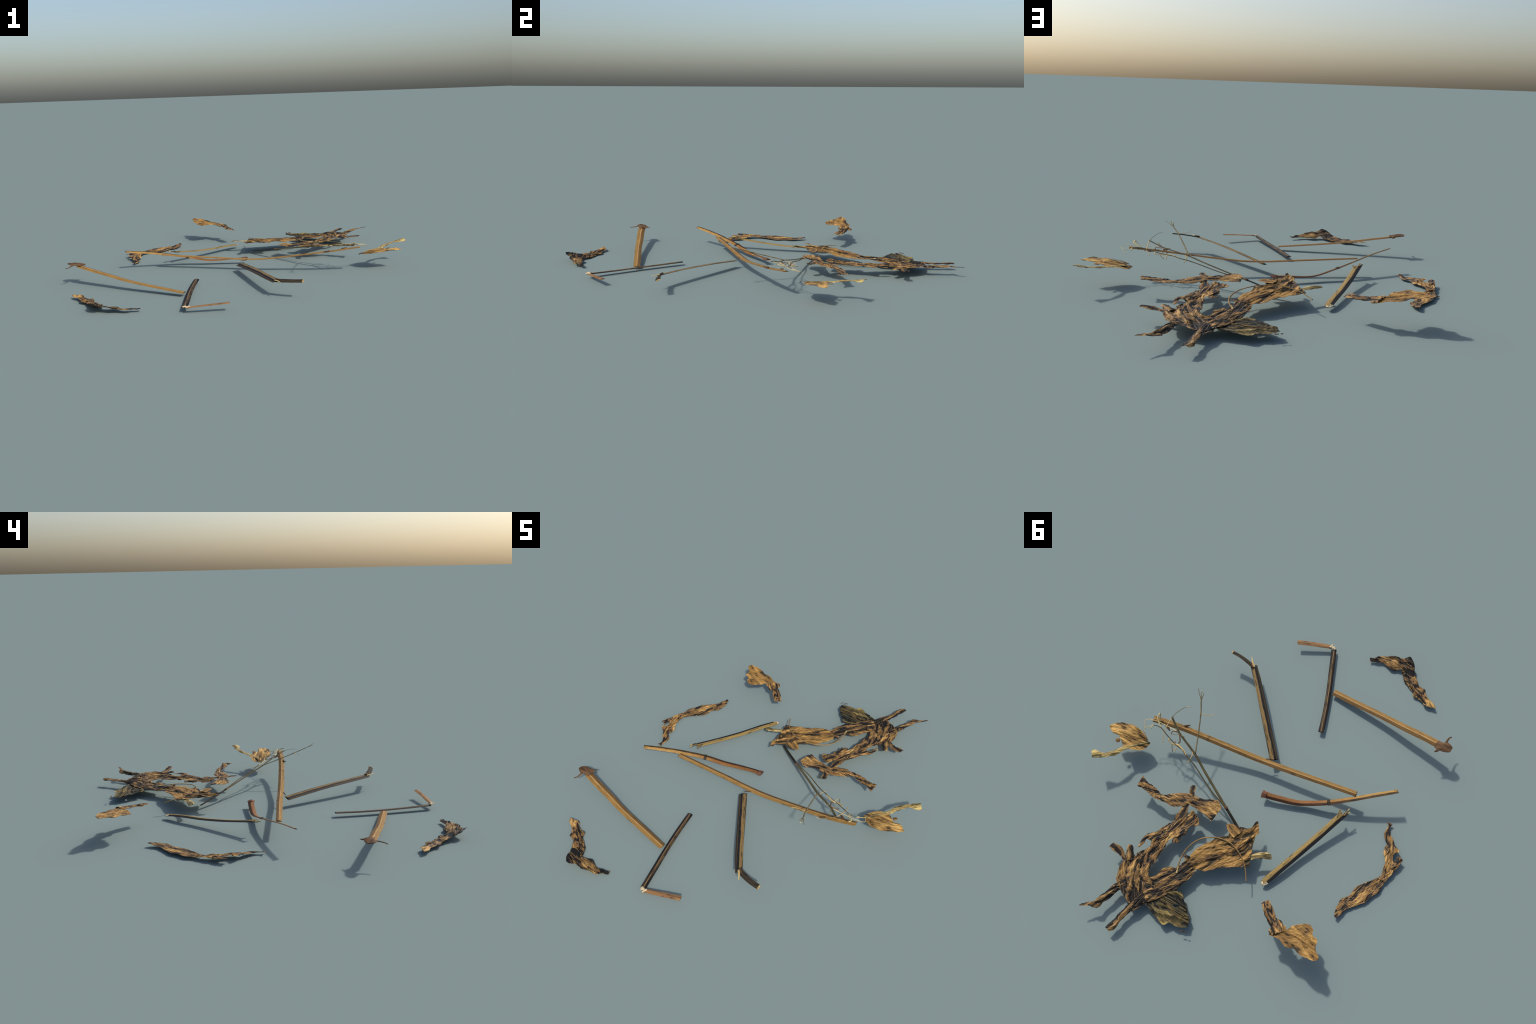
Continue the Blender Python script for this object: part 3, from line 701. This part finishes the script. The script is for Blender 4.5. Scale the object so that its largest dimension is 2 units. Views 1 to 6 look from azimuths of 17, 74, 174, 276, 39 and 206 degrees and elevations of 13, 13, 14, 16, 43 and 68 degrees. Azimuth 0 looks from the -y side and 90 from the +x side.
fibre("shoot", [(0.102, 0.210, 0.061), (0.202, 0.164, 0.078), (0.321, 0.092, 0.104), (0.388, 0.062, 0.116), (0.415, 0.046, 0.122),
                (0.460, 0.034, 0.128), (0.513, 0.013, 0.136), (0.545, -0.003, 0.143), (0.563, -0.011, 0.146), (0.589, -0.014, 0.148),
                (0.609, -0.010, 0.147)], 0.0030, twig_bark, twig, tip=0.7)
fibre("shoot", [(0.347, 0.034, 0.124), (0.374, -0.061, 0.156), (0.404, -0.154, 0.189), (0.430, -0.215, 0.211)], 0.0034, twig_fine, twig, tip=0.85)
FINE = [  # points, radius, material
    ([(0.430, -0.215, 0.211), (0.449, -0.236, 0.219), (0.470, -0.263, 0.230)], 0.0019, twig_fine),
    ([(0.430, -0.215, 0.211), (0.440, -0.237, 0.220), (0.446, -0.257, 0.227)], 0.0022, twig_fine),
    ([(0.429, -0.215, 0.212), (0.430, -0.236, 0.219), (0.431, -0.253, 0.225)], 0.0026, twig_fine),
    ([(0.443, -0.252, 0.226), (0.446, -0.257, 0.227), (0.440, -0.259, 0.227)], 0.0030, bleached),
    ([(0.404, -0.153, 0.189), (0.398, -0.156, 0.190), (0.381, -0.156, 0.189), (0.361, -0.160, 0.190), (0.344, -0.170, 0.193), (0.335, -0.181, 0.197)], 0.0022, straw),
    ([(0.536, -0.082, 0.168), (0.526, -0.106, 0.176), (0.503, -0.140, 0.187), (0.486, -0.154, 0.192), (0.470, -0.163, 0.194)], 0.0020, twig_fine),
    ([(0.486, -0.154, 0.192), (0.478, -0.159, 0.193), (0.470, -0.163, 0.194)], 0.0022, straw),
    ([(0.603, -0.075, 0.169), (0.607, -0.063, 0.164), (0.603, -0.049, 0.160), (0.587, -0.030, 0.153), (0.567, -0.014, 0.147)], 0.0046, bleached),
    ([(0.602, -0.078, 0.169), (0.592, -0.058, 0.162), (0.582, -0.039, 0.156)], 0.0022, twig_fine),
    ([(0.484, -0.028, 0.149), (0.529, -0.032, 0.151), (0.574, -0.034, 0.154), (0.599, -0.035, 0.155), (0.626, -0.031, 0.155), (0.646, -0.027, 0.154),
      (0.661, -0.016, 0.151), (0.655, 0.004, 0.145), (0.646, 0.020, 0.139), (0.634, 0.043, 0.131)], 0.0021, bleached),
    ([(0.645, 0.020, 0.139), (0.632, 0.008, 0.142), (0.610, -0.010, 0.147)], 0.0024, bleached),
    ([(0.611, -0.010, 0.147), (0.614, 0.000, 0.144), (0.614, 0.012, 0.140)], 0.0030, bleached),
    ([(0.538, -0.075, 0.166), (0.541, -0.047, 0.157), (0.543, -0.019, 0.148), (0.541, 0.011, 0.138), (0.526, 0.048, 0.125)], 0.0024, straw),
    ([(0.367, 0.026, 0.127), (0.358, 0.043, 0.121), (0.358, 0.061, 0.116), (0.361, 0.075, 0.111), (0.366, 0.094, 0.105)], 0.0030, straw),
    ([(0.505, 0.019, 0.134), (0.501, 0.030, 0.130), (0.490, 0.035, 0.128), (0.468, 0.037, 0.127), (0.443, 0.038, 0.126)], 0.0034, straw),
    ([(0.469, 0.020, 0.133), (0.469, 0.035, 0.127), (0.478, 0.041, 0.126), (0.472, 0.054, 0.121), (0.460, 0.072, 0.115)], 0.0030, twig_fine),
    ([(0.449, 0.045, 0.124), (0.450, 0.054, 0.121), (0.451, 0.072, 0.115)], 0.0030, straw),
    ([(0.450, 0.023, 0.131), (0.446, 0.012, 0.134), (0.460, -0.013, 0.143), (0.469, -0.022, 0.146)], 0.0036, dry_husk),
    ([(0.410, 0.047, 0.122), (0.432, 0.036, 0.126), (0.451, 0.032, 0.128), (0.474, 0.033, 0.128)], 0.0046, straw),
    ([(0.435, -0.016, 0.143), (0.456, -0.019, 0.145), (0.478, -0.015, 0.144), (0.497, -0.005, 0.141)], 0.0024, twig_fine),
    ([(0.471, -0.026, 0.148), (0.492, -0.024, 0.148), (0.505, -0.017, 0.146), (0.504, -0.004, 0.141)], 0.0034, dry_husk),
    ([(0.479, -0.036, 0.151), (0.488, -0.052, 0.157), (0.496, -0.069, 0.163)], 0.0028, twig_fine),
    ([(0.387, 0.064, 0.115), (0.404, 0.049, 0.121), (0.426, 0.038, 0.125), (0.448, 0.027, 0.129)], 0.0040, straw),
]
for n, (pts, r, mat) in enumerate(FINE):
    fibre("shoot_scrap", pts, r, mat, twig, tip=0.6, flat=0.7, step=0.0035, seed=70 + n)
